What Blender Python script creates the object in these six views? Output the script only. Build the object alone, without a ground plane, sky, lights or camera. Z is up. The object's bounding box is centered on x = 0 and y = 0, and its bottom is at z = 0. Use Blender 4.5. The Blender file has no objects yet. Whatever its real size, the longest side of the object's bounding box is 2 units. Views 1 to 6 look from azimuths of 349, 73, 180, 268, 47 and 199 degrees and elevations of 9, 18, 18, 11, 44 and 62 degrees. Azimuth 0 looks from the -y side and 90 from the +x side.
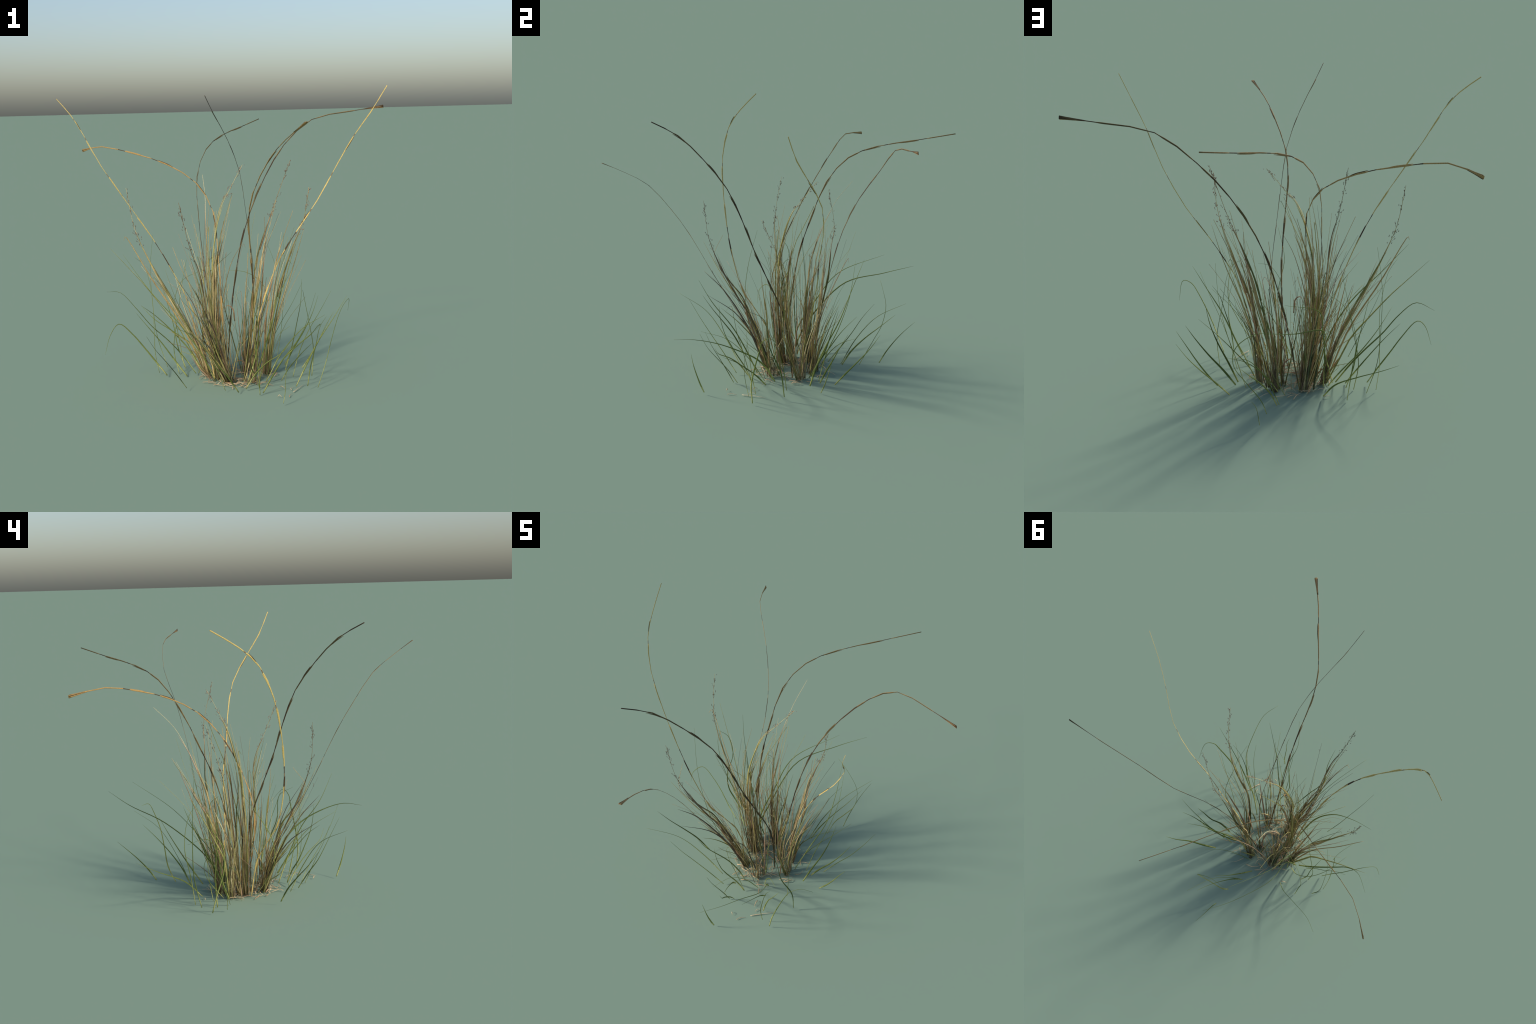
"""Dry grass clump: tall bent reed stalks, seeding culms, tufts of dry straw,
arching green leaf blades round the outside and straw litter on the ground."""
import bpy, math
import numpy as np
from random import Random

rng = Random(11)
R = rng.uniform


# ------------------------------------------------------------------ materials
def new_mat(name):
    m = bpy.data.materials.new(name)
    m.use_nodes = True
    nt = m.node_tree
    nt.nodes.clear()
    return m, nt, nt.nodes, nt.links


def fibre_mat(name, stops, streak=0.35, scale=30.0, rough=0.7, translucent=0.0, along=14.0, spread=1.0):
    """Plant fibre: per-piece colour from Object Info Random through a ramp,
    broken up with blotches (noise along the piece) and fine grain."""
    m, nt, N, L = new_mat(name)
    out = N.new('ShaderNodeOutputMaterial')
    bs = N.new('ShaderNodeBsdfPrincipled')
    bs.inputs['Roughness'].default_value = rough
    if 'Specular IOR Level' in bs.inputs:
        bs.inputs['Specular IOR Level'].default_value = 0.25
    info = N.new('ShaderNodeObjectInfo')
    tc = N.new('ShaderNodeTexCoord')
    n1 = N.new('ShaderNodeTexNoise')
    n1.inputs['Scale'].default_value = along
    n1.inputs['Detail'].default_value = 3
    L.new(tc.outputs['Object'], n1.inputs['Vector'])
    # ramp factor = random * spread + blotch
    a = N.new('ShaderNodeMath'); a.operation = 'MULTIPLY_ADD'
    L.new(n1.outputs['Fac'], a.inputs[0])
    a.inputs[1].default_value = 1.1
    a.inputs[2].default_value = -0.55
    b = N.new('ShaderNodeMath'); b.operation = 'MULTIPLY_ADD'
    L.new(info.outputs['Random'], b.inputs[0])
    b.inputs[1].default_value = spread
    b.inputs[2].default_value = 0.5 - spread / 2
    c = N.new('ShaderNodeMath'); c.operation = 'ADD'; c.use_clamp = True
    L.new(a.outputs[0], c.inputs[0]); L.new(b.outputs[0], c.inputs[1])
    ramp = N.new('ShaderNodeValToRGB')
    el = ramp.color_ramp.elements
    while len(el) < len(stops):
        el.new(0.5)
    for e, (p, col) in zip(el, stops):
        e.position = p
        e.color = (*col, 1)
    L.new(c.outputs[0], ramp.inputs[0])
    n2 = N.new('ShaderNodeTexNoise')
    n2.inputs['Scale'].default_value = scale * 10
    n2.inputs['Detail'].default_value = 2
    L.new(tc.outputs['Object'], n2.inputs['Vector'])
    mul = N.new('ShaderNodeMapRange')
    L.new(n2.outputs['Fac'], mul.inputs['Value'])
    mul.inputs['From Min'].default_value = 0.3
    mul.inputs['From Max'].default_value = 0.7
    mul.inputs['To Min'].default_value = 1 - streak
    mul.inputs['To Max'].default_value = 1 + streak * 0.4
    mix = N.new('ShaderNodeMix'); mix.data_type = 'RGBA'; mix.blend_type = 'MULTIPLY'
    mix.inputs['Factor'].default_value = 1
    L.new(ramp.outputs[0], mix.inputs['A'])
    L.new(mul.outputs[0], mix.inputs['B'])
    L.new(mix.outputs['Result'], bs.inputs['Base Color'])
    bump = N.new('ShaderNodeBump')
    bump.inputs['Strength'].default_value = 0.25
    bump.inputs['Distance'].default_value = 0.001
    L.new(n2.outputs['Fac'], bump.inputs['Height'])
    L.new(bump.outputs[0], bs.inputs['Normal'])
    if translucent:
        tr = N.new('ShaderNodeBsdfTranslucent')
        L.new(mix.outputs['Result'], tr.inputs['Color'])
        mx = N.new('ShaderNodeMixShader')
        mx.inputs[0].default_value = translucent
        L.new(bs.outputs[0], mx.inputs[1]); L.new(tr.outputs[0], mx.inputs[2])
        L.new(mx.outputs[0], out.inputs[0])
    else:
        L.new(bs.outputs[0], out.inputs[0])
    return m


MAT = {
    'straw_gold': fibre_mat('straw_gold', [(0.0, (.40, .25, .08)), (.35, (.66, .48, .15)), (1, (.74, .57, .21))], spread=.2),
    'straw_amber': fibre_mat('straw_amber', [(0.0, (.20, .115, .045)), (.45, (.46, .28, .095)), (1, (.56, .36, .14))], spread=.2),
    'straw_umber': fibre_mat('straw_umber', [(0.0, (.055, .043, .02)), (.5, (.13, .098, .042)), (1, (.27, .185, .08))], spread=.3),
    'straw_tan': fibre_mat('straw_tan', [(0.0, (.10, .07, .03)), (.45, (.27, .185, .075)), (1, (.42, .28, .11))], spread=.2),
    'dark_joint': fibre_mat('dark_joint', [(0.0, (.055, .035, .02)), (1, (.12, .075, .035))]),
    'gold_joint': fibre_mat('gold_joint', [(0.0, (.22, .12, .045)), (1, (.40, .24, .09))]),
    'stalk_edge': fibre_mat('stalk_edge', [(0.0, (.26, .16, .06)), (1, (.45, .28, .11))]),
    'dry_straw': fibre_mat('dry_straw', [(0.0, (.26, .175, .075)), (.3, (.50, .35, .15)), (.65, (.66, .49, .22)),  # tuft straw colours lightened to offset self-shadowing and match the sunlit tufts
                                         (.85, (.62, .53, .19)), (1, (.78, .65, .32))], translucent=.25),
    'rust_straw': fibre_mat('rust_straw', [(0.0, (.33, .20, .11)), (.5, (.53, .345, .20)), (1, (.72, .52, .34))], translucent=.25),
    'olive_straw': fibre_mat('olive_straw', [(0.0, (.20, .22, .075)), (.5, (.42, .41, .14)), (1, (.68, .62, .23))], translucent=.3),
    'cream_straw': fibre_mat('cream_straw', [(0.0, (.56, .44, .21)), (.5, (.74, .61, .30)), (1, (.84, .74, .43))], translucent=.2),
    'dark_straw': fibre_mat('dark_straw', [(0.0, (.085, .07, .05)), (.6, (.19, .145, .095)), (1, (.30, .225, .14))]),
    'green_blade': fibre_mat('green_blade', [(0.0, (.12, .165, .045)), (.5, (.22, .28, .07)), (1, (.38, .42, .12))],
                             translucent=.3, along=6, spread=.7, streak=.2),
    'pale_sheath': fibre_mat('pale_sheath', [(0.0, (.46, .50, .15)), (1, (.66, .66, .26))], translucent=.3, streak=.2),
    'young_blade': fibre_mat('young_blade', [(0.0, (.26, .32, .085)), (1, (.44, .48, .155))], translucent=.3, streak=.2),
    'sage_straw': fibre_mat('sage_straw', [(0.0, (.10, .12, .05)), (.5, (.18, .21, .095)), (1, (.30, .32, .15))], translucent=.25),
    'spikelet': fibre_mat('spikelet', [(0.0, (.07, .05, .04)), (.5, (.15, .098, .07)), (1, (.30, .19, .13))], along=30),
    'root_brown': fibre_mat('root_brown', [(0.0, (.13, .095, .055)), (.5, (.31, .23, .13)), (1, (.48, .36, .21))], translucent=.15),
    'litter_straw': fibre_mat('litter_straw', [(0.0, (.45, .28, .16)), (.5, (.68, .49, .27)), (1, (.80, .64, .40))]),
}


# ------------------------------------------------------------------- geometry
def curve(P, n, sharp=False):
    """Catmull-Rom curve through control points (or straight runs with sharp bends), n samples."""
    P = np.asarray(P, float)
    if sharp:
        x = np.linspace(0, len(P) - 1, n)
        return np.stack([np.interp(x, np.arange(len(P)), P[:, c]) for c in range(3)], 1)
    Q = np.vstack([2 * P[0] - P[1], P, 2 * P[-1] - P[-2]])
    k = len(P) - 1
    out = []
    for t in np.linspace(0, k, n):
        i = min(int(t), k - 1)
        u = t - i
        a, b, c, d = Q[i:i + 4]
        out.append(.5 * (2 * b + (c - a) * u + (2 * a - 5 * b + 4 * c - d) * u ** 2 + (3 * b - a - 3 * c + d) * u ** 3))
    return np.array(out)


def unit(v):
    return v / max(np.linalg.norm(v), 1e-9)


def frames(C, hint):
    """Tangent, side, normal along C; side stays as near to hint as it can."""
    T = np.gradient(C, axis=0)
    T /= np.linalg.norm(T, axis=1)[:, None] + 1e-9
    S = []
    for i, t in enumerate(T):
        h = hint[i] if np.ndim(hint) == 2 else hint
        s = h - t * (h @ t)
        if np.linalg.norm(s) < .15 and S:
            s = S[-1] - t * (S[-1] @ t)
        S.append(unit(s))
    S = np.array(S)
    return T, S, np.cross(T, S)


class Build:
    """Collects verts/faces of several pieces into one mesh."""
    def __init__(self):
        self.v, self.f, self.m = [], [], []

    def loft(self, C, S, N, section, mat=None, cap=True):
        """Sweep section(i)->list of (a,b) side/normal offsets along C."""
        o = len(self.v)
        n = len(C)
        k = None
        for i in range(n):
            sec = section(i)
            k = len(sec)
            for a, b in sec:
                self.v.append(tuple(C[i] + S[i] * a + N[i] * b))
        for i in range(n - 1):
            for j in range(k):
                j2 = (j + 1) % k
                self.f.append((o + i * k + j, o + i * k + j2, o + (i + 1) * k + j2, o + (i + 1) * k + j))
                self.m.append(mat(i, j) if callable(mat) else (mat or 0))
        if cap:
            self.f.append(tuple(o + j for j in reversed(range(k)))); self.m.append(0 if callable(mat) else (mat or 0))
            self.f.append(tuple(o + (n - 1) * k + j for j in range(k))); self.m.append(0 if callable(mat) else (mat or 0))

    def mesh(self, name, mats, smooth=True):
        me = bpy.data.meshes.new(name)
        me.from_pydata([(x, y, max(z, .0004)) for x, y, z in self.v], [], self.f)   # nothing dips below the ground
        for m in mats:
            me.materials.append(MAT[m])
        me.polygons.foreach_set('material_index', self.m)
        me.polygons.foreach_set('use_smooth', [smooth] * len(self.f))
        me.update()
        return me


def oval(w, t, k=8):
    return [(w * math.cos(2 * math.pi * j / k), t * math.sin(2 * math.pi * j / k)) for j in range(k)]


def add(name, me, parent, kind=None):
    ob = bpy.data.objects.new(name, me)
    bpy.context.scene.collection.objects.link(ob)
    ob.parent = parent
    if kind:
        ob['kind'] = kind
    return ob


def smoothstep(a, b, x):
    t = min(max((x - a) / (b - a), 0), 1)
    return t * t * (3 - 2 * t)


# ---------------------------------------------------------------- the clump
clump = bpy.data.objects.new('grass_clump', None)
bpy.context.scene.collection.objects.link(clump)
clump['label'] = 'dry wild grass clump with tall bent stalks and seed heads'
clump['category'] = 'grass'


# --- tall reed stalks: flat jointed culms, bent over, wrapped in leaf sheaths
def stalk(mat, w, frayed, broad, P):
    n = 91
    C = curve(curve(P, 19), n, sharp=True)         # straight internodes, slight bend at each
    T = np.gradient(C, axis=0)
    T /= np.linalg.norm(T, axis=1)[:, None]
    a, z = (np.array(d, float) for d in broad)     # the flat culm turns its broad face this way at foot and tip
    side = np.array([np.cross(t, a + (z - a) * i / (n - 1)) for i, t in enumerate(T)])
    T, S, N = frames(C, side)
    joints = []
    u = R(.10, .16)
    while u < .93:
        joints.append(u)
        u += R(.085, .15)
    fat = [R(.9, 1.15) for _ in joints]

    def width(u):
        # sheath swells up to its mouth just below each joint, then the bare culm is thin
        k = 1.0
        for j, f in zip(joints, fat):
            if j - .075 < u <= j:
                k = max(k, 1 + .24 * f * smoothstep(j - .075, j - .012, u))
        for j in joints:
            if j < u < j + .03:
                k *= .72
        return k * (1.08 - .22 * u)

    wid = [w * width(i / (n - 1)) for i in range(n)]
    if frayed:
        for i in range(n):
            u = i / (n - 1)
            wid[i] *= 1 + 1.7 * smoothstep(.93, 1, u)
    b = Build()

    def mat_of(i, j):
        u = i / (n - 1)
        for q in joints:
            if q + .004 < u < q + (.012 if mat == 'straw_gold' else .022):
                return 3 if mat == 'straw_gold' else 1
        if .36 < u < .43 or (mat == 'straw_umber' and (i // 7) % 5 == 2):
            return 1
        return 2 if j in (0, 7) and mat != 'straw_gold' else 0
    b.loft(C, S, N, lambda i: [(x, y * (1.15 if j % 2 else 1)) for j, (x, y) in enumerate(oval(wid[i], min(.0008, wid[i] * .6)))], mat_of)
    ob = add('stalk', b.mesh('stalk', [mat, 'dark_joint', 'stalk_edge', 'gold_joint']), clump)
    # torn sheath lips: a short pointed flap standing off the culm at some joints
    for j in joints:
        if R(0, 1) < .75:
            i0 = int((j - .045) * (n - 1)); i1 = int((j + .008) * (n - 1))
            sgn = rng.choice((-1, 1))
            seg = curve([C[i0] + S[i0] * sgn * wid[i0] * .8, C[(i0 + i1) // 2] + S[i0] * sgn * wid[i0] * 1.15,
                         C[i1] + S[i1] * sgn * w * R(1.35, 2.1)], 8)
            fT, fS, fN = frames(seg, S[i0])
            fb = Build()
            fb.loft(seg, fS, fN, lambda i: oval(w * (.25 + .45 * math.sin(math.pi * (i / 7) ** .8)), .0009, 6), 0)
            add('sheath_flap', fb.mesh('sheath_flap', ['dark_joint' if R(0, 1) < .4 else mat]), ob)
    if frayed:                                     # split fibres at the broken end
        L = np.linalg.norm(np.diff(C, axis=0), axis=1).sum()
        for q in range(6):
            a = (q - 2.5) / 2.5
            p0 = C[-1] - T[-1] * .10 + S[-1] * a * w * .7
            p2 = C[-1] - T[-1] * R(0, .008) + S[-1] * a * w * 2.3 + N[-1] * R(-.0015, .0015)
            seg = curve([p0, (p0 + p2) / 2 - S[-1] * a * w * .25, p2], 7)
            fT, fS, fN = frames(seg, S[-1])
            fb = Build()
            fb.loft(seg, fS, fN, lambda i: oval(.0017, .0007, 6), 0)
            add('frayed_fibre', fb.mesh('frayed_fibre', [('stalk_edge', mat, 'dark_joint')[q % 3]]), ob)


stalk('straw_gold', 0.0036, 0, ((.67,.49,.38),(.92,.34,.17)),
      [(-.179,.013,.000),(-.220,-.028,.242),(-.307,-.136,.445),(-.398,-.173,.647),(-.512,-.175,.859),(-.633,-.154,1.046),(-.759,-.113,1.243),(-.843,-.042,1.409),(-.900,.057,1.508),(-.973,.196,1.599)])
stalk('straw_amber', 0.0034, 1, ((.74,.62,.12),(.74,.62,.12)),
      [(-.100,.050,.000),(-.122,.000,.247),(-.132,-.021,.496),(-.134,.047,.739),(-.139,.156,.952),(-.213,.290,1.108),(-.362,.441,1.211),(-.533,.581,1.272),(-.725,.735,1.316),(-.842,.903,1.289)])
stalk('straw_tan', 0.0034, 0, ((.9,-.45,0),(.9,-.45,0)),
      [(-.120,.130,.0),(-.152,.092,.218),(-.177,.136,.453),(-.198,.195,.684),(-.205,.285,.909),(-.193,.392,1.135),(-.117,.508,1.289),(.0,.647,1.365),(.148,.820,1.409),(.308,.999,1.457)])
stalk('straw_umber', 0.0036, 0, ((.97,-.2,0),(.97,-.2,0)),
      [(.040,.048,.000),(.060,.028,.211),(.070,-.004,.420),(.048,-.074,.616),(.016,-.144,.807),(-.017,-.203,1.002),(-.055,-.276,1.197),(-.132,-.389,1.368),(-.218,-.508,1.502),(-.278,-.648,1.587)])
stalk('straw_umber', 0.0034, 1, ((-.05,1,0),(-.05,1,0)),
      [(-.077,.202,-.002),(-.045,.259,.226),(-.010,.292,.464),(.038,.331,.689),(.114,.374,.910),(.225,.433,1.120),(.361,.503,1.302),(.539,.514,1.449),(.761,.481,1.492),(.972,.438,1.519)])
stalk('straw_tan', 0.0034, 1, ((-.1,.55,.83),(-.1,.5,.86)),
      [(.018,-.030,.000),(.006,-.117,.194),(.0,-.228,.377),(-.009,-.326,.564),(-.031,-.421,.756),(-.059,-.514,.953),(-.052,-.612,1.114),(.006,-.738,1.281),(.060,-.870,1.379),(.128,-.998,1.458)])
stalk('straw_gold', 0.0036, 0, ((.83,.55,-.13),(.83,.55,-.13)),
      [(.075,.170,.000),(.092,.164,.227),(.151,.154,.445),(.244,.159,.659),(.350,.132,.830),(.464,.118,.995),(.569,.078,1.192),(.642,-.018,1.358),(.713,-.104,1.487),(.786,-.169,1.629)])


# --- green leaf blades: folded, tapering, arching out from the edge of the clump
def blade_mesh(w, P, mats, twist=0.0, fold=.35, n=26, pale=.16, steady=False, sharp=False):
    C = curve(P, n, sharp)
    d = C[-1] - C[0]
    hint = np.cross(unit(d), (0, 0, 1.0))
    if np.linalg.norm(hint) < .2:
        hint = np.array((math.cos(twist * 3), math.sin(twist * 3), 0.0))
    T, S, N = frames(C, unit(hint))
    tw = np.full(n, twist) if steady else np.linspace(twist * .3, twist, n)
    S2 = S * np.cos(tw)[:, None] + N * np.sin(tw)[:, None]
    N2 = N * np.cos(tw)[:, None] - S * np.sin(tw)[:, None]

    def sec(i):
        u = i / (n - 1)
        h = w * .5 * (.62 + .38 * smoothstep(0, .2, u)) * max(1 - u, 0) ** .8 + .0003
        t = .0005 + .0006 * (1 - u)
        return [(-h, fold * h + t * .3), (0, -t), (h, fold * h + t * .3), (0, t * 1.2)]
    b = Build()
    b.loft(C, S2, N2, sec, lambda i, j: 1 if i / (n - 1) < pale * .6 else (2 if i / (n - 1) < pale and len(mats) > 2 else 0))
    return b.mesh('leaf_blade', mats)


def blade(w, P):
    me = blade_mesh(w, P, ['green_blade', 'pale_sheath', 'young_blade'], twist=math.pi / 2 + R(-.7, .7), pale=R(.08, .3), steady=True)
    add('leaf_blade', me, clump)


blade(0.0094, [(-.092,-.271,.012),(-.160,-.324,.123),(-.231,-.381,.230),(-.228,-.446,.355),(-.250,-.505,.482)])
blade(0.0094, [(-.041,-.216,.011),(.001,-.273,.107),(.052,-.346,.186),(.106,-.424,.247),(.162,-.458,.311)])
blade(0.0112, [(-.023,-.158,.022),(.014,-.229,.196),(.018,-.309,.366),(-.024,-.413,.525),(.005,-.493,.688)])
blade(0.0094, [(.037,-.303,.007),(.080,-.366,.120),(.122,-.437,.224),(.177,-.503,.326),(.227,-.555,.442)])
blade(0.0065, [(.015,-.321,.003),(.008,-.360,.093),(.018,-.402,.181),(.015,-.444,.270),(.023,-.478,.362)])
blade(0.0094, [(.035,-.214,.005),(.005,-.242,.091),(-.028,-.281,.167),(-.012,-.320,.248),(.009,-.356,.329),(-.001,-.374,.418),(-.006,-.378,.508)])
blade(0.0100, [(.098,-.525,.013),(.103,-.547,.076),(.102,-.565,.141),(.105,-.580,.206),(.093,-.587,.272)])
blade(0.0065, [(.285,-.301,.025),(.298,-.322,.142),(.325,-.330,.250),(.350,-.322,.348),(.390,-.323,.412)])
blade(0.0094, [(.234,-.246,.011),(.289,-.276,.142),(.349,-.301,.272),(.424,-.330,.397),(.496,-.353,.523)])
blade(0.0094, [(.170,-.162,.026),(.195,-.223,.107),(.227,-.290,.179),(.260,-.363,.249),(.276,-.442,.299)])
blade(0.0094, [(.343,-.298,.011),(.384,-.311,.144),(.423,-.295,.270),(.465,-.275,.385),(.500,-.265,.452),(.545,-.225,.478),(.560,-.150,.396)])
blade(0.0125, [(.124,-.090,.017),(.171,-.152,.132),(.247,-.231,.239),(.300,-.334,.324),(.300,-.465,.395),(.283,-.595,.435),(.226,-.706,.431)])
blade(0.0094, [(.357,-.108,.023),(.363,-.126,.186),(.330,-.177,.339),(.300,-.190,.492),(.271,-.279,.554)])
blade(0.0094, [(.358,.118,.006),(.414,.122,.083),(.464,.126,.165),(.509,.131,.249),(.557,.129,.333)])
blade(0.0131, [(.250,.089,.008),(.298,.113,.141),(.341,.161,.269),(.374,.191,.393),(.389,.229,.519)])
blade(0.0125, [(.261,.149,.022),(.322,.166,.120),(.389,.184,.214),(.447,.207,.311),(.494,.244,.410)])
blade(0.0125, [(.291,.234,.007),(.357,.283,.104),(.426,.327,.197),(.480,.383,.292),(.526,.428,.390)])
blade(0.0094, [(.145,.136,.018),(.205,.204,.211),(.262,.282,.400),(.261,.364,.582),(.220,.464,.746)])
blade(0.0094, [(.131,.593,.022),(.134,.641,.092),(.137,.699,.157),(.143,.760,.214),(.156,.826,.269)])
blade(0.0094, [(.097,.474,.017),(.121,.519,.113),(.185,.540,.218),(.243,.564,.324),(.228,.598,.432),(.135,.619,.507),(.019,.654,.524)])
blade(0.0112, [(.045,.378,.011),(.078,.427,.107),(.123,.501,.200),(.170,.582,.281),(.208,.669,.360)])
blade(0.0094, [(.001,.302,.026),(.033,.372,.122),(.064,.439,.222),(.089,.502,.325),(.137,.561,.422)])
blade(0.0094, [(-.359,.213,.002),(-.385,.219,.157),(-.357,.209,.344),(-.329,.199,.523),(-.298,.166,.683)])
blade(0.0112, [(-.267,.146,.016),(-.336,.174,.120),(-.417,.188,.215),(-.509,.191,.305),(-.590,.206,.408),(-.671,.256,.494),(-.749,.352,.487)])
blade(0.0094, [(-.320,.141,.003),(-.388,.161,.100),(-.454,.190,.197),(-.525,.209,.289),(-.595,.243,.378)])
blade(0.0094, [(-.434,.159,.013),(-.495,.156,.099),(-.556,.159,.184),(-.619,.152,.268),(-.694,.134,.341),(-.750,.088,.289),(-.783,.082,.181)])
blade(0.0094, [(-.472,.241,.009),(-.494,.209,.130),(-.498,.170,.260),(-.498,.171,.394),(-.502,.233,.512),(-.533,.233,.646),(-.590,.179,.708)])
blade(0.0094, [(-.359,-.150,.022),(-.419,-.188,.118),(-.474,-.240,.202),(-.530,-.296,.284),(-.579,-.348,.374)])
blade(0.0094, [(-.194,.302,.014),(-.253,.389,.120),(-.356,.467,.194),(-.462,.547,.261),(-.537,.644,.335)])
blade(0.0100, [(-.180,-.020,.010),(-.263,-.113,.195),(-.385,-.111,.382),(-.527,-.041,.553),(-.660,.070,.745)])
blade(0.0065, [(.035,-.214,.005),(.026,-.235,.110),(.013,-.256,.214),(.001,-.279,.318),(-.001,-.293,.425),(.053,-.318,.514),(.126,-.369,.519)])
blade(0.0112, [(-.250,.150,.015),(-.207,.251,.239),(-.191,.486,.457),(-.052,.708,.542),(.077,.853,.608)])
blade(0.0112, [(-.200,.190,.014),(-.211,.171,.180),(-.197,.299,.372),(-.173,.459,.548),(-.010,.696,.678)])
blade(0.0065, [(-.314,.339,.006),(-.339,.360,.183),(-.359,.387,.363),(-.308,.360,.525),(-.174,.284,.602)])
blade(0.0065, [(-.417,.301,.023),(-.469,.335,.210),(-.488,.337,.412),(-.493,.328,.614),(-.472,.313,.813)])
blade(0.0094, [(-.226,.177,.009),(-.291,.256,.131),(-.388,.282,.248),(-.481,.246,.350),(-.566,.150,.434)])
blade(0.0065, [(-.315,.237,.024),(-.356,.254,.154),(-.377,.263,.288),(-.409,.268,.422),(-.440,.273,.555)])
blade(0.0094, [(.048,-.045,.025),(.092,-.069,.181),(.135,-.093,.339),(.175,-.113,.499),(.237,-.161,.644)])
blade(0.0065, [(.258,-.061,.012),(.290,-.084,.153),(.335,-.121,.283),(.392,-.172,.407),(.444,-.226,.531)])
blade(0.0065, [(.206,.162,.008),(.250,.200,.200),(.285,.270,.370),(.310,.330,.560),(.315,.370,.780)])
blade(0.0094, [(.148,.120,.010),(.178,.184,.128),(.252,.231,.249),(.337,.267,.365),(.417,.330,.477)])


# a few more fine blades between the large ones
for q in range(5):
    ang = R(0, 2 * math.pi)
    out = np.array((math.cos(ang), math.sin(ang), 0))
    b0 = np.array((-.03, .06, .012)) + out * R(.17, .32)
    H = R(.25, .45)
    side = np.array((-out[1], out[0], 0)) * R(-.12, .12)
    blade(R(.005, .008), [b0, b0 + out * H * .22 + side * .4 + (0, 0, H * .42), b0 + out * H * .5 + side + (0, 0, H * .78),
                          b0 + out * H * R(.75, .95) + side * 1.6 + (0, 0, H)])

# --- tufts: seeding culms and the dry straw standing round each of them
TUFTS = [
    # axis control points (base to tip), seed head, straw count, spread, straw mix
    dict(axis=[(-.110,-.060,.0),(-.179,-.092,.169),(-.233,-.143,.338),(-.252,-.225,.503),(-.286,-.293,.675),(-.341,-.338,.838),(-.387,-.344,1.058)], head=1, n=22, spread=.075, low=.25, mix='dark'),
    dict(axis=[(.055,.200,.0),(.066,.200,.212),(.088,.229,.422),(.128,.262,.630),(.187,.266,.819),(.253,.265,.995),(.329,.207,1.224)], head=1, n=10, spread=.075, low=.25, mix='warm'),
    dict(axis=[(-.200,.130,.0),(-.260,.118,.188),(-.341,.116,.371),(-.431,.133,.538),(-.515,.146,.704),(-.583,.177,.875),(-.618,.239,1.098)], head=1, n=22, spread=.075, low=.25, mix='pale'),
    dict(axis=[(-.150,.050,.000),(-.173,.041,.240),(-.172,.039,.480),(-.160,.061,.711),(-.104,.114,.957),(-.028,.175,1.085),(.054,.241,1.206)], head=1, n=17, spread=.075, low=.25, mix='warm'),
    dict(axis=[(.135,.061,.0),(.139,.011,.187),(.160,-.024,.375),(.208,-.027,.561),(.267,-.042,.741),(.321,-.116,.910),(.337,-.191,1.097)], head=1, n=11, spread=.075, low=.25, mix='warm'),
    dict(axis=[(-.100,.200,.000),(-.120,.207,.209),(-.139,.222,.417),(-.155,.259,.623),(-.157,.329,.820),(-.144,.422,1.006),(-.139,.542,1.136)], head=0, n=11, spread=.050, low=.25, mix='pale'),
    dict(axis=[(.050,.190,.000),(.068,.195,.173),(.092,.202,.345),(.126,.213,.516),(.157,.227,.686),(.201,.226,.837),(.241,.212,.995)], head=0, n=6, spread=.045, low=.25, mix='pale'),
    dict(axis=[(-.100,.200,.000),(-.120,.199,.155),(-.140,.208,.309),(-.160,.241,.460),(-.176,.318,.593),(-.196,.381,.731),(-.212,.446,.849)], head=0, n=12, spread=.040, low=.25, mix='rust'),
    dict(axis=[(.080,.150,.000),(.100,.171,.150),(.119,.191,.300),(.138,.207,.451),(.156,.219,.602),(.176,.232,.753),(.177,.252,.897)], head=0, n=5, spread=.040, low=.25, mix='rust'),
    dict(axis=[(-.100,-.060,.000),(-.143,-.089,.153),(-.191,-.123,.304),(-.252,-.169,.447),(-.308,-.251,.573),(-.375,-.301,.696),(-.414,-.229,.814)], head=0, n=22, spread=.050, low=.25, mix='dark'),
    dict(axis=[(.12, .09, 0), (.135, .10, .25), (.18, .12, .50), (.25, .14, .74), (.326, .153, .936)], head=0, n=5, spread=.04, low=.3, mix='warm'),
    dict(axis=[(-.14, .08, 0), (-.16, .09, .3), (-.14, .11, .6), (-.09, .13, .8), (-.038, .157, .997)], head=0, n=11, spread=.045, low=.35, mix='pale'),
    dict(axis=[(-.16, .04, 0), (-.165, .04, .3), (-.15, .05, .6), (-.12, .065, .78), (-.09, .08, .904)], head=0, n=12, spread=.045, low=.35, mix='warm'),
    dict(axis=[(.02, -.085, 0), (.03, -.09, .2), (.035, -.1, .4), (.05, -.12, .6), (.06, -.13, .72)], head=0, n=4, spread=.05, low=.25, mix='warm'),
    dict(axis=[(-.108, .19, 0), (-.112, .215, .2), (-.118, .245, .42), (-.121, .279, .647), (-.10, .345, .93)], head=0, n=17, spread=.06, low=.25, mix='rust'),
    dict(axis=[(.02, .12, 0), (.02, .13, .2), (.03, .14, .4), (.05, .16, .58), (.06, .18, .7)], head=0, n=4, spread=.06, low=.25, mix='rust'),
]
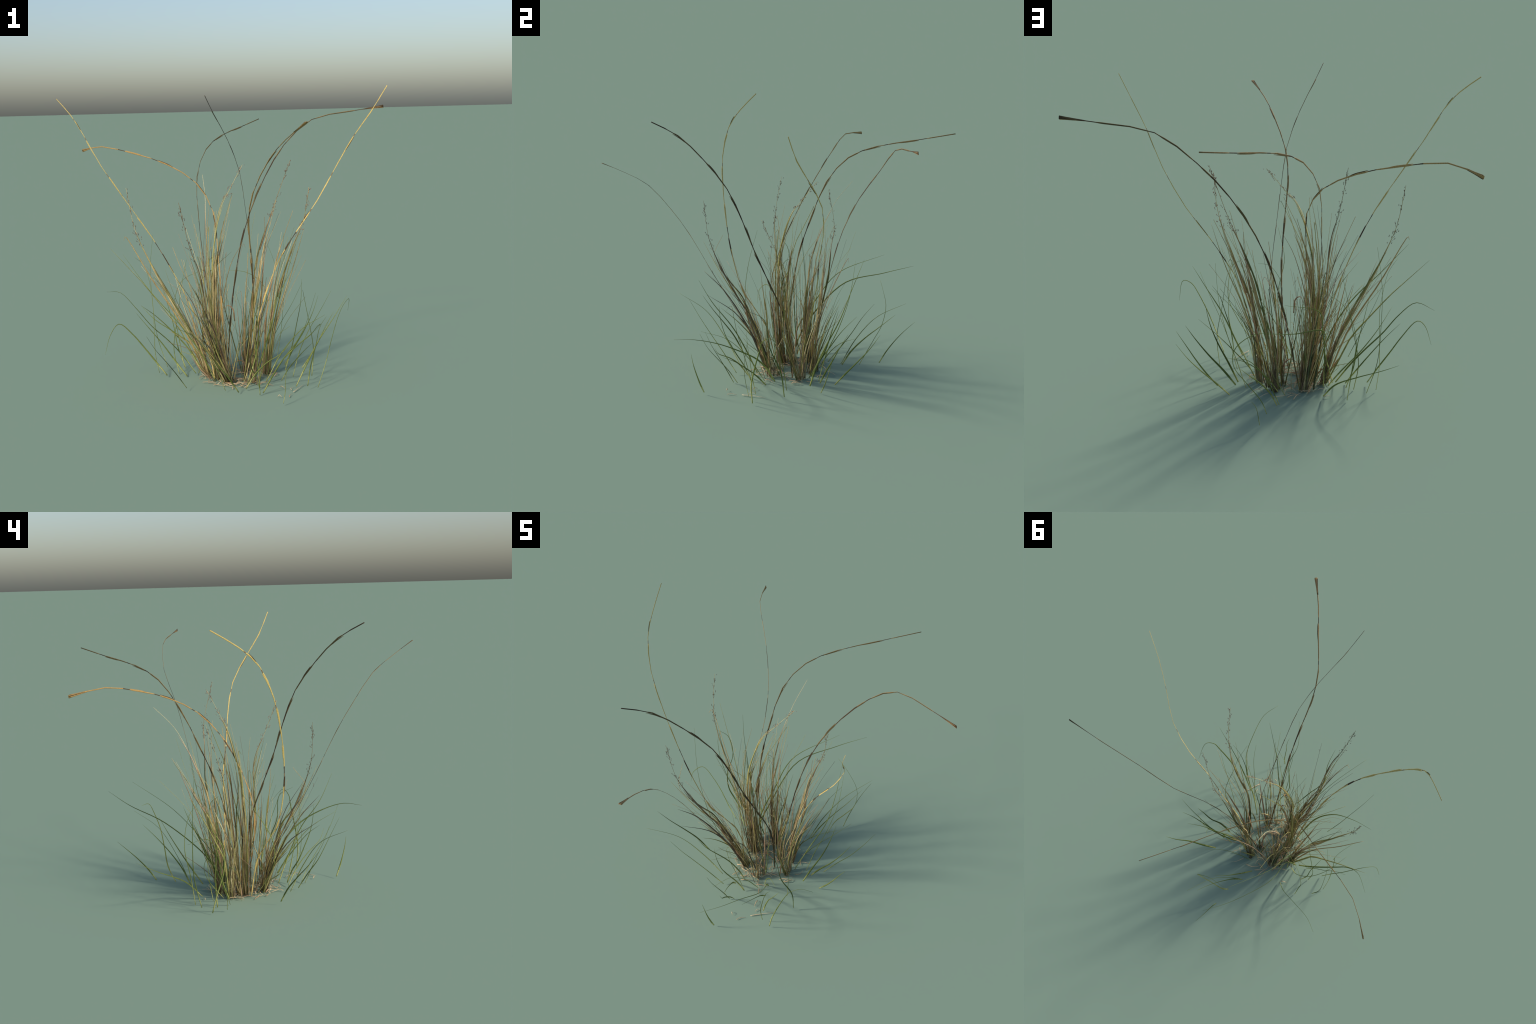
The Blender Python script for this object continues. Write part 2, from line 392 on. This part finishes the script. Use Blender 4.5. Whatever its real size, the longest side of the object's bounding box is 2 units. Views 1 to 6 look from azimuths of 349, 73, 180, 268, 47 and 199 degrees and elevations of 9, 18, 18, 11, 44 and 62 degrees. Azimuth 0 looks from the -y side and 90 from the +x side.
MIX = {
    'dark': ['sage_straw', 'dry_straw', 'dark_straw', 'olive_straw', 'olive_straw', 'dry_straw', 'rust_straw', 'cream_straw'],
    'warm': ['sage_straw', 'olive_straw', 'cream_straw', 'dry_straw', 'dry_straw', 'olive_straw', 'rust_straw', 'dark_straw', 'cream_straw', 'cream_straw', 'dry_straw'],
    'pale': ['cream_straw', 'sage_straw', 'dry_straw', 'olive_straw', 'cream_straw', 'cream_straw', 'rust_straw', 'olive_straw'],
    'rust': ['rust_straw', 'dry_straw', 'rust_straw', 'dark_straw', 'olive_straw'],
}


def at(C, u):
    x = min(max(u, 0), 1) * (len(C) - 1)
    i = min(int(x), len(C) - 2)
    return C[i] + (C[i + 1] - C[i]) * (x - i)


def disc(r):
    a = R(0, 2 * math.pi)
    q = r * math.sqrt(R(0, 1))
    return np.array((q * math.cos(a), q * math.sin(a), 0))


def stem(P, r0, r1, sharp=False, n=12, k=5):
    C = curve(P, n, sharp)
    T, S, N = frames(C, unit(np.cross(C[-1] - C[0], (.31, .77, .2))))
    b = Build()
    b.loft(C, S, N, lambda i: oval(r0 + (r1 - r0) * i / (n - 1), (r0 + (r1 - r0) * i / (n - 1)) * .7, k), 0)
    return b, C


def dry_piece(P, mname):
    """One standing dead piece: a withered leaf or a thin stem with twigs."""
    if R(0, 1) < .3:                               # snapped: sharp kink part way up
        k = rng.choice((1, 2))
        bend = disc(.07)
        bend[2] = -R(0, .03)
        P = [p if i <= k else p + bend * (i - k) / (3 - k) for i, p in enumerate(P)]
    if R(0, 1) < .45:
        if R(0, 1) < .2:                           # broken, folded-over tip
            d = unit(P[3] - P[2])
            P = P + [P[3] + np.array((d[0], d[1], -.3)) * R(.015, .035) + disc(.025)]
        w = R(.004, .008) if R(0, 1) < .7 else R(.009, .014)
        # leaf stands on edge: its broad side faces sideways
        me = blade_mesh(w, P, [mname, mname], twist=math.pi / 2 + R(-.6, .6), fold=.4, n=14, steady=True, sharp=R(0, 1) < .45)
        me.name = 'dry_leaf'
        add('dry_leaf', me, clump)
        return
    r = R(.0011, .0022)
    b, C = stem(P, r, r * .45, R(0, 1) < .45)
    while R(0, 1) < .33:                           # side twigs
        i = rng.randrange(4, 11)
        d = unit(C[i] - C[i - 1]) + disc(.8)
        sg = curve([C[i], C[i] + d * R(.010, .02), C[i] + d * R(.022, .04) + disc(.008)], 5)
        T, S, N = frames(sg, unit(np.cross(d, (.2, .3, .9))))
        b.loft(sg, S, N, lambda i: oval(r * .6, r * .6, 4), 0)
    add('straw', b.mesh('straw', [mname]), clump)


for t in TUFTS:
    A = curve(t['axis'], 60)
    base = A[0]
    spread = t['spread']
    # main culm of the tuft
    b, C = stem(t['axis'], .0026, .0010, n=40, k=6)
    culm = add('culm', b.mesh('culm', ['cream_straw' if t['mix'] == 'pale' else 'dry_straw']), clump)
    # withered sheath leaf hugging the culm
    for (u0, u1, w) in ((.10, .34, .012), (.24, .52, .013), (.42, .70, .012), (.56, .80, .009)):
        off = disc(.006)
        P = [at(A, u0) + off * .2, at(A, (u0 * 2 + u1) / 3) + off, at(A, (u0 + 2 * u1) / 3) + off, at(A, u1) + off * 1.5 + disc(.01)]
        m = rng.choice(['olive_straw', 'dry_straw', 'rust_straw', 'cream_straw'] if t['mix'] != 'dark' else ['olive_straw', 'dark_straw', 'dry_straw'])
        add('sheath_leaf', blade_mesh(w, P, [m, m], twist=math.pi / 2 + R(-.5, .5), fold=.5, n=14, steady=True), culm)
    if t['head']:                                  # panicle of small hanging spikelets
        hb = Build()
        for q in range(46):
            u = R(.74, 1.0)
            if .865 < u < .895:                    # gap below the terminal cluster
                continue
            p = at(A, u)
            out = disc(.011 * (1.15 - u) / .3 + .003) + np.array((.006 * math.sin(u * 90), .006 * math.cos(u * 70), 0))
            p = p + out
            d = unit(unit(at(A, min(u + .03, 1)) - at(A, u - .03)) + out * 22 + disc(.25))
            L = R(.006, .013)
            seg = np.array([p + d * L * s for s in (-.5, -.2, .15, .5)])
            T, S, N = frames(seg, unit(np.cross(d, (.3, .5, .8))))
            rr = R(.0012, .0020)
            hb.loft(seg, S, N, lambda i: oval(rr * (.35, 1, .9, .2)[i], rr * (.35, .8, .7, .2)[i], 5), 0)
            if R(0, 1) < .35:                      # its stalklet
                q0 = at(A, u - .02)
                sg = np.array([q0, (q0 + p) / 2, p])
                T, S, N = frames(sg, unit(np.cross(p - q0 + 1e-6, (.3, .5, .8))))
                hb.loft(sg, S, N, lambda i: oval(.0005, .0005, 4), 0)
        add('seed_head', hb.mesh('seed_head', ['spikelet']), culm, 'stuff')
    # straws standing round the culm
    for q in range(t['n']):
        f = t['low'] + (.82 - t['low']) * R(0, 1) ** 1.05
        b0 = base + disc(.024)
        b0[2] = R(0, .02)
        off = disc(1.0) * spread
        lean = disc(.20) * (1 if R(0, 1) < .35 else .25)
        P = []
        for s in (0, .35, .7, 1):
            p = at(A, f * s)
            P.append(p + (b0 - base) * (1 - s * .4) + off * (s ** 1.1) * (.35 + f) + lean * s ** 1.6 + disc(.013) * s)
        dry_piece(P, rng.choice(MIX[t['mix']]))
    # root crown: short, dark, flaring bases of old shoots
    rb = Build()
    for q in range(9):
        b0 = base + disc(.022)
        b0[2] = R(.0, .006)
        f = R(.05, .17)
        top = at(A, f) + (b0 - base) * R(.9, 1.5) + disc(.012)
        sg = curve([b0, (b0 + top) / 2 + disc(.004), top], 7)
        T, S, N = frames(sg, unit(disc(1) + 1e-6))
        ww = R(.002, .005)
        rb.loft(sg, S, N, lambda i: oval(ww * .9 * (1 - .75 * i / 6), .0012 * (1.2 - i / 6), 6), 0)
    add('root_crown', rb.mesh('root_crown', ['root_brown']), clump, 'stuff')

# --- a few broad, pale, half-curled old leaves that catch the light
for w, mname, P in (
        (.013, 'cream_straw', [(-.150, .05, .22), (-.165, .05, .45), (-.150, .055, .66), (-.09, .08, .86)]),
        (.012, 'cream_straw', [(.095, .203, .36), (.135, .215, .54), (.165, .226, .72), (.215, .224, .88)]),
        (.014, 'olive_straw', [(-.16, .09, .28), (-.165, .085, .5), (-.165, .07, .68), (-.13, .10, .84)]),
        (.012, 'cream_straw', [(-.30, .105, .26), (-.40, .125, .46), (-.49, .14, .64), (-.55, .16, .78)]),
        (.012, 'olive_straw', [(.13, .0, .2), (.165, -.03, .42), (.22, -.03, .6), (.28, -.06, .78)]),
        (.010, 'litter_straw', [(.02, .08, .015), (.0, .05, .085), (-.04, .03, .105), (-.085, .04, .07)]),
        (.009, 'rust_straw', [(-.06, -.02, .35), (-.07, -.03, .42), (-.10, -.02, .44), (-.115, .0, .40)])):
    me = blade_mesh(w, P, [mname, mname], twist=math.pi / 2 + R(-.3, .3), fold=.6, n=18, steady=True)
    me.name = 'broad_leaf'
    add('broad_leaf', me, clump)

# --- loose straw lying on the ground
def litter(a, b, w, bend=.0):
    a = np.array((*a, .005)); b = np.array((*b, .005))
    d = b - a
    s = np.array((-d[1], d[0], 0)) * bend
    h = np.array((0, 0, R(.002, .012)))
    P = [a, a + d * .33 + s + h, a + d * .66 + s + h * .7, b]
    me = blade_mesh(w, P, ['litter_straw', 'litter_straw'], twist=R(-.5, .5), fold=.3, n=10)
    me.name = 'fallen_straw'
    add('fallen_straw', me, clump)


litter((.20, -.32), (.29, -.20), .007)
litter((.10, -.38), (.12, -.395), .007)
litter((.16, -.40), (.19, -.35), .005, .1)
litter((.09, -.14), (.12, -.175), .006)
litter((.15, -.21), (.17, -.26), .007)
litter((.20, -.28), (.22, -.24), .004, .2)
litter((.13, .05), (.18, .07), .004)
litter((.09, .23), (.16, .29), .005, .1)
litter((-.20, .29), (-.235, .285), .009)
litter((-.17, .14), (-.22, .105), .018, .05)
litter((.18, .22), (.11, .17), .005)
litter((-.15, -.10), (-.06, -.085), .010, .1)
litter((-.11, -.18), (-.09, -.12), .006)
for q in range(120):
    ang = R(0, 2 * math.pi)
    rad = .15 + R(-.10, .07)
    # thicker on the west and south sides of the ring
    if math.cos(ang - math.radians(215)) < 0 and R(0, 1) < .4:
        ang += math.pi
    c = np.array((-.03 + rad * math.cos(ang), .06 + rad * math.sin(ang)))
    d = ang + math.pi / 2 + R(-.9, .9)
    L = R(.015, .055)
    e = np.array((math.cos(d), math.sin(d))) * L
    litter(tuple(c - e), tuple(c + e), R(.003, .0075), R(-.25, .25))

# --- single dry stems and leaves standing all round the ring, crossing each other
RING = np.array((-.03, .055, 0))
WEST = [t for t in TUFTS if t['axis'][0][0] < 0]
for q in range(10):                                # low fan of pale old leaves splayed to the west
    ang = math.radians(R(150, 235))
    out = np.array((math.cos(ang), math.sin(ang), 0))
    b0 = RING + out * R(.10, .19)
    H = R(.10, .34)
    P = [b0 + out * H * R(.5, 1.0) * s + np.array((0, 0, H * s * (1.15 - .15 * s))) + disc(.02) * s for s in (0, .35, .7, 1)]
    dry_piece(P, rng.choice(['cream_straw', 'dry_straw', 'olive_straw', 'rust_straw']))
for q in range(75):
    if R(0, 1) < .6:                              # near one of the tufts
        b0 = np.array(rng.choice(WEST if R(0, 1) < .6 else TUFTS)['axis'][0], float) + disc(.05)
    else:                                          # anywhere on the ring
        ang = R(0, 2 * math.pi)
        b0 = RING + np.array((math.cos(ang), math.sin(ang), 0)) * R(.09, .17)
    out = unit(b0 - RING)
    tan = np.array((-out[1], out[0], 0))
    b0[2] = R(0, .015)
    H = .16 + .52 * R(0, 1) ** 1.5
    lean = out * R(-.06, .42) + tan * R(-.28, .28)
    bow = out * R(-.02, .07) * H + disc(.03) * H
    P = [b0 + np.array((0, 0, H * s)) + lean * H * s + bow * (s * s - s) * 2 * -.5 * (1 if s < 1 else 0) + bow * s * s for s in (0, .35, .7, 1)]
    dry_piece(P, rng.choice(['sage_straw', 'sage_straw', 'dry_straw', 'dry_straw', 'olive_straw', 'rust_straw', 'dark_straw', 'cream_straw', 'olive_straw', 'rust_straw', 'cream_straw', 'dry_straw']))
